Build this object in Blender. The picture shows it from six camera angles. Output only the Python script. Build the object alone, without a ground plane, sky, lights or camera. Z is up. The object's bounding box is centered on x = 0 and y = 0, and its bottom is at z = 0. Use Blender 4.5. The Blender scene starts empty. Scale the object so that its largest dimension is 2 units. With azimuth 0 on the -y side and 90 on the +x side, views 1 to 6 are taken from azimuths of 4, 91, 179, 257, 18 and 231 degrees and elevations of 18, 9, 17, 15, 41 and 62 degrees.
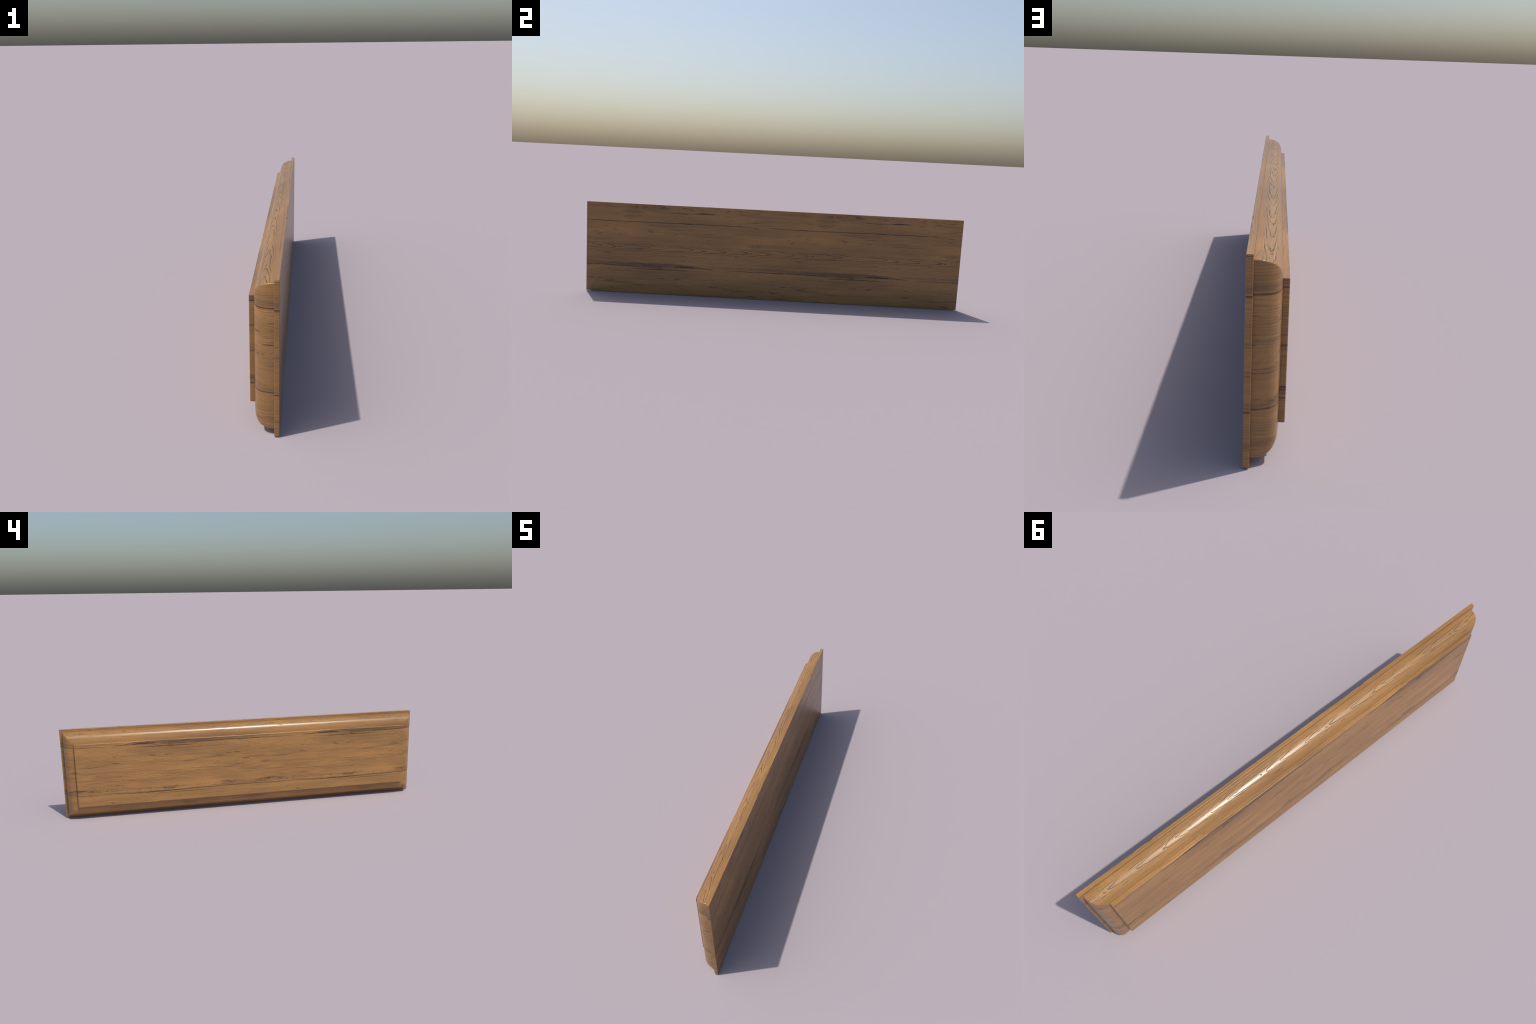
# A long moulded wooden panel (drawer / cornice front) standing on its long edge:
# a thin back board, a bullnose moulding of four mitred rails, and a raised field panel.
import bpy, bmesh, math

# ------------------------------------------------------------------ dimensions (metres)
HALF_LEN = 1.0          # half length along y
HEIGHT   = 0.483        # z
X_BACK   = 0.0452       # back face of the board (x+)
BOARD_T  = 0.0152       # back board thickness
MOULD_D  = 0.0606       # how far the moulding stands in front of the board
FIELD_T  = 0.0145       # how far the raised panel stands in front of the moulding
FIELD_IN = 0.0710       # inset of the raised panel from the board's outline
X_BOARD  = X_BACK - BOARD_T
X_MOULD  = X_BOARD - MOULD_D
X_FIELD  = X_MOULD - FIELD_T

# bullnose profile: (depth in front of the board, inset from the outline)
PROFILE = [(-0.0012, 0.0149), (0.0006, 0.0149), (0.0100, 0.0152), (0.0200, 0.0166),
           (0.0290, 0.0191), (0.0372, 0.0226), (0.0436, 0.0267), (0.0489, 0.0318),
           (0.0530, 0.0376), (0.0562, 0.0446), (0.0584, 0.0527), (0.0598, 0.0620),
           (0.0605, 0.0700), (0.0606, 0.0760), (0.0606, 0.0850), (-0.0012, 0.0850)]

# ------------------------------------------------------------------ small node toolkit
PERIOD = 1.036          # the grain figure repeats along the length

class Nodes:
    def __init__(self, tree):
        self.t = tree
    def new(self, kind, **props):
        n = self.t.nodes.new(kind)
        for k, v in props.items():
            setattr(n, k, v)
        return n
    def put(self, sock, val):
        if isinstance(val, bpy.types.NodeSocket):
            self.t.links.new(val, sock)
        else:
            sock.default_value = val
    def m(self, op, a, b=None, c=None, clamp=False):
        n = self.new('ShaderNodeMath', operation=op, use_clamp=clamp)
        self.put(n.inputs[0], a)
        if b is not None: self.put(n.inputs[1], b)
        if c is not None: self.put(n.inputs[2], c)
        return n.outputs[0]
    def rng(self, x, a, b, lo=0.0, hi=1.0, smooth=True):
        n = self.new('ShaderNodeMapRange', clamp=True)
        n.interpolation_type = 'SMOOTHSTEP' if smooth else 'LINEAR'
        for i, v in enumerate((x, a, b, lo, hi)):
            self.put(n.inputs[i], v)
        return n.outputs[0]
    def xyz(self, x, y, z):
        n = self.new('ShaderNodeCombineXYZ')
        for i, v in enumerate((x, y, z)): self.put(n.inputs[i], v)
        return n.outputs[0]
    def noise(self, vec, detail=3.0, rough=0.55, scale=1.0):
        n = self.new('ShaderNodeTexNoise', noise_dimensions='3D')
        self.put(n.inputs['Vector'], vec)
        n.inputs['Scale'].default_value = scale
        n.inputs['Detail'].default_value = detail
        n.inputs['Roughness'].default_value = rough
        return n.outputs[0]
    def mix(self, fac, a, b):
        n = self.new('ShaderNodeMix', data_type='RGBA', clamp_factor=True)
        self.put(n.inputs[0], fac)
        for s, v in ((n.inputs[6], a), (n.inputs[7], b)):
            if isinstance(v, tuple): s.default_value = (*v, 1.0)
            else: self.put(s, v)
        return n.outputs[2]

def group(name, ins, outs):
    g = bpy.data.node_groups.new(name, 'ShaderNodeTree')
    for n in ins:
        g.interface.new_socket(name=n, in_out='INPUT', socket_type='NodeSocketFloat')
    for n, kind in outs:
        g.interface.new_socket(name=n, in_out='OUTPUT', socket_type=kind)
    N = Nodes(g)
    return g, N, N.new('NodeGroupInput'), N.new('NodeGroupOutput')

def streak_group():
    """A lens-shaped streak along the grain; wraps round with the figure's period."""
    g, N, i, o = group('grain_streak', ['u', 'v', 'so_far', 'u0', 'v0', 'half', 'thick', 'soft', 'amount'],
                       [('mask', 'NodeSocketFloat')])
    I = i.outputs
    # (the vanishing share of the previous mark only makes the renderer work through the marks one by one)
    uu = N.m('MULTIPLY_ADD', I['so_far'], 1e-9, I['u'])
    vv = N.m('MULTIPLY_ADD', I['so_far'], 1e-9, I['v'])
    du = N.m('WRAP', N.m('SUBTRACT', uu, I['u0']), PERIOD / 2, -PERIOD / 2)
    t = N.m('DIVIDE', du, I['half'])
    taper = N.m('SUBTRACT', 1.0, N.m('MULTIPLY', t, t), clamp=True)
    th = N.m('ADD', N.m('MULTIPLY', I['thick'], taper), 1e-5)
    d = N.m('DIVIDE', N.m('ABSOLUTE', N.m('SUBTRACT', vv, I['v0'])), th)
    edge = N.rng(d, N.m('SUBTRACT', 1.0, I['soft']), 1.0, 1.0, 0.0)
    end = N.rng(taper, 0.0, 0.35)
    N.put(o.inputs[0], N.m('MAXIMUM', I['so_far'], N.m('MULTIPLY', N.m('MULTIPLY', edge, end), I['amount'])))
    return g

# the figure's single marks: (u, v, half length, half thickness, softness, amount)
# u runs along the length from the y = -1 end, v up the board as seen on the back face
LINES = [   # sharp dark resin lines and checks
    (.20, .386, .32, .0023, .7, .9), (.62, .388, .34, .0022, .7, .85), (.53, .3885, .07, .0027, .6, .9),
    (.57, .443, .16, .0017, .7, .65), (.635, .446, .06, .0030, .6, 1.0), (.50, .441, .06, .0018, .6, .6),
    (.837, .450, .03, .0018, .8, .6), (.95, .420, .07, .0014, .8, .6), (.98, .399, .04, .0015, .8, .6),
    (.49, .351, .05, .0018, .8, .6), (.86, .346, .12, .0016, .8, .45), (.72, .322, .16, .0015, .8, .55),
    (.30, .300, .10, .0013, .8, .3), (.76, .305, .05, .0013, .8, .4),
    (.06, .1475, .22, .0018, .6, .85), (.30, .1445, .24, .0020, .6, .9), (.92, .1455, .22, .0017, .6, .75),
    (.40, .1330, .17, .0022, .6, .95), (.34, .1515, .18, .0018, .7, .8), (.26, .1575, .16, .0020, .8, .7),
    (.40, .1640, .14, .0016, .8, .6), (.30, .1390, .12, .0012, .8, .6), (.536, .1515, .075, .0042, .8, 1.0), (.645, .1500, .050, .0022, .7, .9),
    (.029, .0725, .024, .0022, .8, .85), (.076, .0720, .020, .0018, .8, .7), (.128, .0665, .030, .0018, .8, .6),
    (.40, .0870, .035, .0014, .7, .6), (.417, .0845, .008, .0028, .8, .7), (.66, .0890, .05, .0014, .7, .5), (.690, .0880, .010, .0026, .8, .7),
    (.685, .052, .030, .0022, .8, .8), (.35, .044, .11, .0013, .8, .45), (.138, .0275, .018, .0018, .8, .7),
    (1.015, .035, .028, .0022, .8, .8), (.80, .037, .08, .0014, .8, .45), (.05, .012, .12, .0014, .8, .5), (.90, .012, .04, .0016, .8, .4),
    (.40, -.005, .10, .0018, .8, .7), (.24, .000, .10, .0014, .8, .5), (.08, -.007, .035, .0016, .8, .7), (.95, -.018, .10, .0013, .8, .4),
    (.84, -.034, .09, .0014, .8, .55), (.97, -.028, .06, .0014, .8, .5), (.80, -.050, .06, .0016, .8, .6), (.63, -.045, .16, .0015, .8, .6),
    (.68, -.069, .035, .0015, .8, .6), (.81, -.074, .020, .0016, .8, .6), (.50, -.066, .05, .0012, .8, .4),
    (.87, -.087, .055, .0030, .8, .75), (.80, -.101, .045, .0016, .8, .6), (.08, -.112, .26, .0018, .6, .8), (.95, -.1135, .25, .0016, .6, .65),
    (.33, -.1155, .22, .0020, .7, .8), (.50, -.119, .22, .0023, .7, .8), (.34, -.1275, .20, .0018, .7, .8), (.68, -.1135, .09, .0017, .7, .6),
    (.70, -.1665, .05, .0014, .7, .5), (.716, -.1650, .012, .0028, .8, .7), (.44, -.1730, .05, .0014, .7, .5), (.46, -.1720, .010, .0026, .8, .6),
    (.70, -.196, .04, .0022, .8, .6), (.03, -.200, .04, .0020, .8, .6), (.30, -.205, .05, .0020, .8, .5), (.86, -.212, .05, .0016, .8, .5),
]
SHADES = [  # broad soft grey-brown stains that follow the fibre
    (.43, .372, .13, .015, 1., .5), (.25, .440, .07, .022, 1., .6), (.24, .415, .05, .012, 1., .5), (.10, .462, .13, .014, 1., .4),
    (.94, .445, .16, .012, 1., .35), (.04, .288, .13, .014, 1., .5), (.93, .285, .08, .014, 1., .4), (.60, .330, .20, .016, 1., .25),
    (.30, .159, .34, .016, .9, .95), (.20, .153, .26, .010, .9, .7), (.545, .153, .10, .011, .9, .8), (.24, .118, .20, .007, 1., .5), (.86, .160, .24, .016, 1., .4),
    (.00, .160, .22, .016, 1., .7), (.00, -.104, .20, .012, 1., .6), (.48, .137, .16, .006, .9, .6), (.02, .180, .20, .012, 1., .3),
    (.29, .044, .045, .011, 1., .55), (.96, .043, .07, .011, 1., .55), (.13, .055, .10, .012, 1., .35), (.85, .038, .08, .009, 1., .4),
    (.62, .004, .16, .008, 1., .3), (.06, -.005, .16, .016, 1., .35), (.40, -.018, .07, .016, 1., .35), (.98, -.022, .10, .014, 1., .35), (.74, -.020, .09, .014, 1., .3),
    (.41, -.100, .06, .014, .9, .75), (.36, -.098, .05, .012, .9, .45), (.09, -.093, .035, .014, .9, .6), (.02, -.090, .05, .010, 1., .45), (.87, -.094, .12, .014, 1., .4),
    (.50, -.116, .22, .010, 1., .5), (.22, -.124, .16, .007, 1., .4), (.80, -.113, .16, .008, 1., .3),
    (.30, -.198, .06, .012, 1., .5), (.97, -.195, .08, .012, 1., .5), (.60, -.215, .18, .012, 1., .35), (.10, -.235, .2, .012, 1., .35),
]
KNOTS = [   # areas of curly, burled figure
    (.34, .468, .12, .022, .9, 1.0), (.62, .470, .22, .020, .9, .6), (.12, .470, .10, .014, .9, .4), (.85, .462, .10, .012, .9, .5),
    (.41, -.099, .08, .016, .9, 1.0), (.62, -.096, .18, .016, .9, .5), (.09, -.092, .06, .016, .9, .9), (.85, -.094, .16, .014, .9, .8), (.25, -.096, .12, .012, .9, .5),
    (.06, .320, .03, .016, .9, .8), (.20, .318, .03, .012, .9, .8), (.34, .333, .03, .020, .9, .8), (.91, .285, .04, .018, .9, .9),
    (.90, .010, .03, .012, .9, .7), (.03, .005, .06, .010, .9, .5),
]

def wood_group():
    g, N, i, o = group('wood_figure', ['u', 'v'],
                       [('color', 'NodeSocketColor'), ('rough', 'NodeSocketFloat'), ('height', 'NodeSocketFloat')])
    u, v = i.outputs['u'], i.outputs['v']
    ang = N.m('MULTIPLY', u, 2 * math.pi / PERIOD)
    R = PERIOD / (2 * math.pi)
    c, s = N.m('MULTIPLY', N.m('COSINE', ang), R), N.m('MULTIPLY', N.m('SINE', ang), R)
    def grain(across, along, off, **k):     # periodic noise: frequency across / along the fibre
        return N.noise(N.xyz(N.m('MULTIPLY_ADD', v, across, off), N.m('MULTIPLY', c, along), N.m('MULTIPLY', s, along)), **k)
    cen = lambda n: N.m('SUBTRACT', n, 0.5)

    broad  = grain(16, 3.0, 3.1, detail=2)
    bands  = grain(70, 3.0, 8.7, detail=3)
    fibre  = grain(420, 14.0, 1.3, detail=3, rough=.6)
    pores  = grain(700, 40.0, 5.9, detail=2)
    fleck  = grain(60, 220.0, 4.4, detail=2)
    wob    = grain(30, 6.0, 6.6, detail=3)
    wobf   = grain(120, 40.0, 2.2, detail=3)

    # wobble the marks so that they are not drawn with a ruler
    vw = N.m('ADD', v, N.m('ADD', N.m('MULTIPLY', cen(wob), 0.0055), N.m('MULTIPLY', cen(wobf), 0.0022)))
    vs = N.m('ADD', v, N.m('ADD', N.m('MULTIPLY', cen(wob), 0.010), N.m('MULTIPLY', cen(wobf), 0.010)))
    sg = streak_group()
    def marks(rows, vv):
        acc = N.m('MULTIPLY', vv, 1e-9)
        for r in rows:
            n = N.new('ShaderNodeGroup'); n.node_tree = sg
            N.put(n.inputs['u'], u); N.put(n.inputs['v'], vv)
            for k, val in zip(('u0', 'v0', 'half', 'thick', 'soft', 'amount'), r):
                n.inputs[k].default_value = val * 1.35 if k == 'thick' and rows is LINES else val
            N.put(n.inputs['so_far'], acc)
            acc = n.outputs[0]
        return acc
    lines, shades, knots = marks(LINES, vw), marks(SHADES, vs), marks(KNOTS, vs)

    # cathedral figure: nested arches that point to +u and run out into fine parallel rings
    V0 = 0.2475
    bend = grain(9, 4.0, 7.2, detail=2)
    curl = grain(48, 42.0, 9.4, detail=2, rough=.55)
    dv = N.m('SUBTRACT', N.m('ADD', v, N.m('MULTIPLY', cen(bend), 0.016)), V0)
    fan = N.m('SQRT', N.m('ADD', N.m('MULTIPLY', dv, dv), 0.018 ** 2))
    ph = N.m('ADD', N.m('MULTIPLY', u, 9 / PERIOD), N.m('MULTIPLY', N.m('SUBTRACT', fan, 0.018), 23 * 9 / PERIOD))
    pa = N.m('ADD', ph, N.m('ADD', N.m('MULTIPLY', cen(bend), 3.0), N.m('MULTIPLY', cen(curl), 0.75)))
    tri = N.m('ABSOLUTE', N.m('SUBTRACT', N.m('FRACT', pa), 0.5))           # 0 at a ring line
    band = N.m('MULTIPLY', N.rng(N.m('ABSOLUTE', dv), 0.013, 0.025, 1, 0), N.rng(grain(30, 10, 12.5, detail=1), .34, .52, .25, 1))
    steep = N.m('MULTIPLY', N.m('DIVIDE', dv, fan), 23 * 9 / PERIOD)
    wide = N.m('MULTIPLY', N.m('SQRT', N.m('ADD', N.m('MULTIPLY', steep, steep), 16.0 ** 2)), 0.00062)   # even line width
    arches = N.m('MULTIPLY', N.rng(tri, N.m('MULTIPLY', wide, .5), N.m('MULTIPLY', wide, 2.2), 1, 0), band)
    arches = N.m('MAXIMUM', arches, N.m('MULTIPLY', N.m('MULTIPLY', N.rng(tri, 0.03, 0.20, 1, 0), band), .22))
    pf = N.m('ADD', N.m('ADD', N.m('MULTIPLY', v, 135.0), N.m('MULTIPLY', cen(bend), 5.0)), N.m('MULTIPLY', cen(bands), 1.7))
    ring = N.m('ABSOLUTE', N.m('SUBTRACT', N.m('FRACT', pf), 0.5))
    tight = N.m('MAXIMUM', N.rng(N.m('ABSOLUTE', N.m('SUBTRACT', v, .102)), .015, .045, .9, 0),
                N.m('MAXIMUM', N.rng(N.m('ABSOLUTE', N.m('ADD', v, .160)), .015, .045, .9, 0),
                    N.rng(N.m('ABSOLUTE', N.m('SUBTRACT', v, .195)), .010, .030, .9, 0)))      # tight-ringed strips
    ringm = N.m('MULTIPLY', N.rng(ring, 0.03, 0.30, 1, 0), N.m('MAXIMUM', tight, N.rng(grain(14, 3.0, 15.5, detail=2), .38, .58)))

    # burl squiggles: contour lines of a curly noise, only inside the knot areas
    kn = grain(60, 20.0, 20.3, detail=2, rough=.55)
    sq = N.m('ABSOLUTE', N.m('SUBTRACT', N.m('FRACT', N.m('MULTIPLY', kn, 6.0)), 0.5))
    squig = N.m('MULTIPLY', N.rng(sq, 0.02, 0.20, 1, 0), knots)
    blot = N.m('MULTIPLY', N.rng(kn, 0.50, 0.66), knots)

    # scattered short checks
    ck = grain(200, 14.0, 30.1, detail=1.5)
    checks = N.m('MULTIPLY', N.rng(ck, 0.68, 0.75), .65)

    # ---- colour
    tone = N.m('ADD', N.m('MULTIPLY', broad, .45), N.m('ADD', N.m('MULTIPLY', bands, .35), N.m('MULTIPLY', fibre, .20)))
    col = N.mix(N.rng(tone, .36, .64), BASE_DARK, BASE_LIGHT)
    col = N.mix(N.m('MULTIPLY', N.rng(grain(22, 5, 40.7, detail=2), .52, .68), .45), col, BASE_RED)
    col = N.mix(N.m('MULTIPLY', ringm, .42), col, RING)
    col = N.mix(N.m('MULTIPLY', N.rng(pores, .56, .72), .16), col, RING)
    stain = N.m('MULTIPLY', shades, N.m('ADD', .42, N.m('MULTIPLY', N.rng(N.m('ADD', N.m('MULTIPLY', fibre, .6), N.m('MULTIPLY', bands, .4)), .40, .58), .58)))
    col = N.mix(N.m('MULTIPLY', stain, .92), col, STAIN)
    col = N.mix(N.m('MULTIPLY', N.m('MULTIPLY', N.rng(fleck, .50, .66), N.rng(broad, .40, .55)), .13), col, STAIN)
    col = N.mix(N.m('MULTIPLY', blot, .75), col, STAIN)
    dark = N.m('MAXIMUM', N.m('MAXIMUM', lines, N.m('MULTIPLY', arches, .95)), N.m('MAXIMUM', N.m('MULTIPLY', squig, .7), checks))
    dark = N.m('MULTIPLY', dark, N.rng(wobf,   .25, .50, .70, 1.0))
    col = N.mix(N.m('MULTIPLY', dark, .95), col, LINE)
    N.put(o.inputs[0], col)
    N.put(o.inputs[1], N.m('ADD', ROUGH, N.m('ADD', N.m('MULTIPLY', dark, .2), N.m('MULTIPLY', cen(fibre), .10))))
    h = N.m('ADD', N.m('MULTIPLY', fibre, .10), N.m('ADD', N.m('MULTIPLY', ringm, -.08), N.m('MULTIPLY', N.m('MAXIMUM', arches, checks), -.9)))   # relief: open pores, rings, checks
    N.put(o.inputs[2], h)
    return g

BASE_LIGHT = (0.385, 0.200, 0.064)
BASE_DARK  = (0.262, 0.136, 0.047)
BASE_RED   = (0.345, 0.166, 0.060)
RING       = (0.140, 0.078, 0.032)
STAIN      = (0.082, 0.053, 0.032)
LINE       = (0.016, 0.012, 0.010)
ROUGH      = 0.30

WOOD = wood_group()

def wood(name, v_shift=-0.247, v_x=0.0, u_x=0.0):
    """Wood whose figure is laid over the part: v = z + v_shift + v_x*(x-X_MOULD), u = y + 1 + u_x*(...)"""
    mat = bpy.data.materials.new(name)
    mat.use_nodes = True
    N = Nodes(mat.node_tree)
    bsdf = mat.node_tree.nodes['Principled BSDF']
    tc = N.new('ShaderNodeTexCoord')
    sep = N.new('ShaderNodeSeparateXYZ')
    N.put(sep.inputs[0], tc.outputs['Object'])
    back = N.m('SUBTRACT', sep.outputs[0], X_MOULD)
    u = N.m('ADD', N.m('MULTIPLY_ADD', back, u_x, 1.0), sep.outputs[1])
    v = N.m('ADD', N.m('MULTIPLY_ADD', back, v_x, v_shift), sep.outputs[2])
    g = N.new('ShaderNodeGroup'); g.node_tree = WOOD
    N.put(g.inputs['u'], u); N.put(g.inputs['v'], v)
    N.put(bsdf.inputs['Base Color'], g.outputs['color'])
    N.put(bsdf.inputs['Roughness'], g.outputs['rough'])
    bump = N.new('ShaderNodeBump')
    bump.inputs['Strength'].default_value = 0.5
    bump.inputs['Distance'].default_value = 0.0012
    N.put(bump.inputs['Height'], g.outputs['height'])
    N.put(bsdf.inputs['Normal'], bump.outputs[0])
    return mat

ARC = 0.8               # how fast the figure is used up along the rounded face
MAT_FACE   = wood('wood_face')
MAT_BACK   = wood('wood_back', v_shift=0.0)
MAT_TOP    = wood('wood_top_rail', v_shift=-0.236, v_x=ARC)
MAT_BOTTOM = wood('wood_bottom_rail', v_x=-ARC)
MAT_RIGHT  = wood('wood_right_end', u_x=ARC)
MAT_LEFT   = wood('wood_left_end', u_x=-ARC)

# ------------------------------------------------------------------ geometry
def mesh_object(name, bm, mats, parent):
    me = bpy.data.meshes.new(name)
    bm.to_mesh(me); bm.free()
    for m in mats: me.materials.append(m)
    ob = bpy.data.objects.new(name, me)
    bpy.context.scene.collection.objects.link(ob)
    ob.parent = parent
    return ob

def board(name, x0, x1, y1, z0, z1, r, mats, pick, parent, segs=3):
    """A plank with softened edges; pick(normal, centre) -> material slot."""
    bm = bmesh.new()
    bmesh.ops.create_cube(bm, size=1.0)
    for v in bm.verts:
        v.co = ((x0 + x1) / 2 + v.co.x * (x1 - x0), v.co.y * 2 * y1, (z0 + z1) / 2 + v.co.z * (z1 - z0))
    bmesh.ops.bevel(bm, geom=list(bm.edges), offset=r, offset_type='OFFSET', segments=segs, profile=0.5, affect='EDGES')
    bm.normal_update()
    for f in bm.faces:
        f.smooth = True
        f.material_index = pick(f.normal, f.calc_center_median())
    ob = mesh_object(name, bm, mats, parent)
    wn = ob.modifiers.new('normals', 'WEIGHTED_NORMAL')
    wn.keep_sharp = False
    wn.weight = 100
    return ob

root = bpy.data.objects.new('moulded_wooden_panel', None)
bpy.context.scene.collection.objects.link(root)
root['label'] = 'long raised wooden panel with rounded moulding and dark grain'
root['category'] = 'wooden panel'

# back board: the figure on its back face is another cut of the timber
board('back_board', X_BOARD, X_BACK, HALF_LEN, 0.0, HEIGHT, 0.0018,
      [MAT_FACE, MAT_BACK, MAT_TOP],
      lambda n, c: 1 if n.x > 0.9 else (2 if n.z > 0.5 else 0), root)

# raised field panel, let 1.5 mm into the moulding
board('raised_panel', X_FIELD, X_MOULD + 0.0015, HALF_LEN - FIELD_IN, FIELD_IN, HEIGHT - FIELD_IN, 0.0024,
      [MAT_FACE, MAT_TOP], lambda n, c: 1 if n.z > 0.9 else 0, root)

# moulding: the profile swept round the outline with slightly eased mitres, then parted into its four rails
def moulding():
    EASE, STEPS = 0.0035, 6                       # corner easing radius, arc steps (even)
    corners = [(1, 1), (-1, 1), (-1, 0), (1, 0)]  # (y side, top?) walked round the outline
    loops, tags = [], []
    for d, s in PROFILE:
        loop = []
        for k, (sy, top) in enumerate(corners):
            cy = sy * (HALF_LEN - s - EASE)
            cz = HEIGHT - s - EASE if top else s + EASE
            a0 = (0, 90, 180, 270)[k]
            for j in range(STEPS + 1):
                a = math.radians(a0 + 90.0 * j / STEPS)
                loop.append((X_BOARD - d, cy + EASE * math.cos(a), cz + EASE * math.sin(a)))
        loops.append(loop)
    n = len(loops[0])
    # point index -> which rail the quad starting there belongs to
    half = STEPS // 2
    rail = []
    for idx in range(n):
        k, j = divmod(idx, STEPS + 1)
        order = ['right', 'top', 'left', 'bottom']
        rail.append(order[k] if j < half else order[(k + 1) % 4])
    verts = [p for L in loops for p in L]
    P = len(PROFILE)
    quads = [((r * n + i), (r * n + (i + 1) % n), (((r + 1) % P) * n + (i + 1) % n), (((r + 1) % P) * n + i))
             for r in range(P) for i in range(n)]
    whole = bpy.data.meshes.new('whole')
    whole.from_pydata(verts, [], quads)
    bm = bmesh.new(); bm.from_mesh(whole)
    bmesh.ops.recalc_face_normals(bm, faces=bm.faces)
    bm.normal_update()
    bm.verts.ensure_lookup_table()
    normals = [v.normal.copy() for v in bm.verts]
    bm.faces.ensure_lookup_table()
    quads = [tuple(v.index for v in f.verts) for f in bm.faces]
    bm.free(); bpy.data.meshes.remove(whole)
    for side, mat in (('top', MAT_TOP), ('bottom', MAT_BOTTOM), ('left', MAT_LEFT), ('right', MAT_RIGHT)):
        sel = [q for qi, q in enumerate(quads) if rail[qi % n] == side]
        used = sorted({i for q in sel for i in q})
        remap = {g: l for l, g in enumerate(used)}
        me = bpy.data.meshes.new('moulding_rail')
        me.from_pydata([verts[g] for g in used], [], [tuple(remap[g] for g in q) for q in sel])
        me.materials.append(mat)
        me.polygons.foreach_set('use_smooth', [True] * len(me.polygons))
        me.normals_split_custom_set_from_vertices([normals[g] for g in used])
        me.update()
        ob = bpy.data.objects.new('moulding_rail', me)
        bpy.context.scene.collection.objects.link(ob)
        ob.parent = root

moulding()
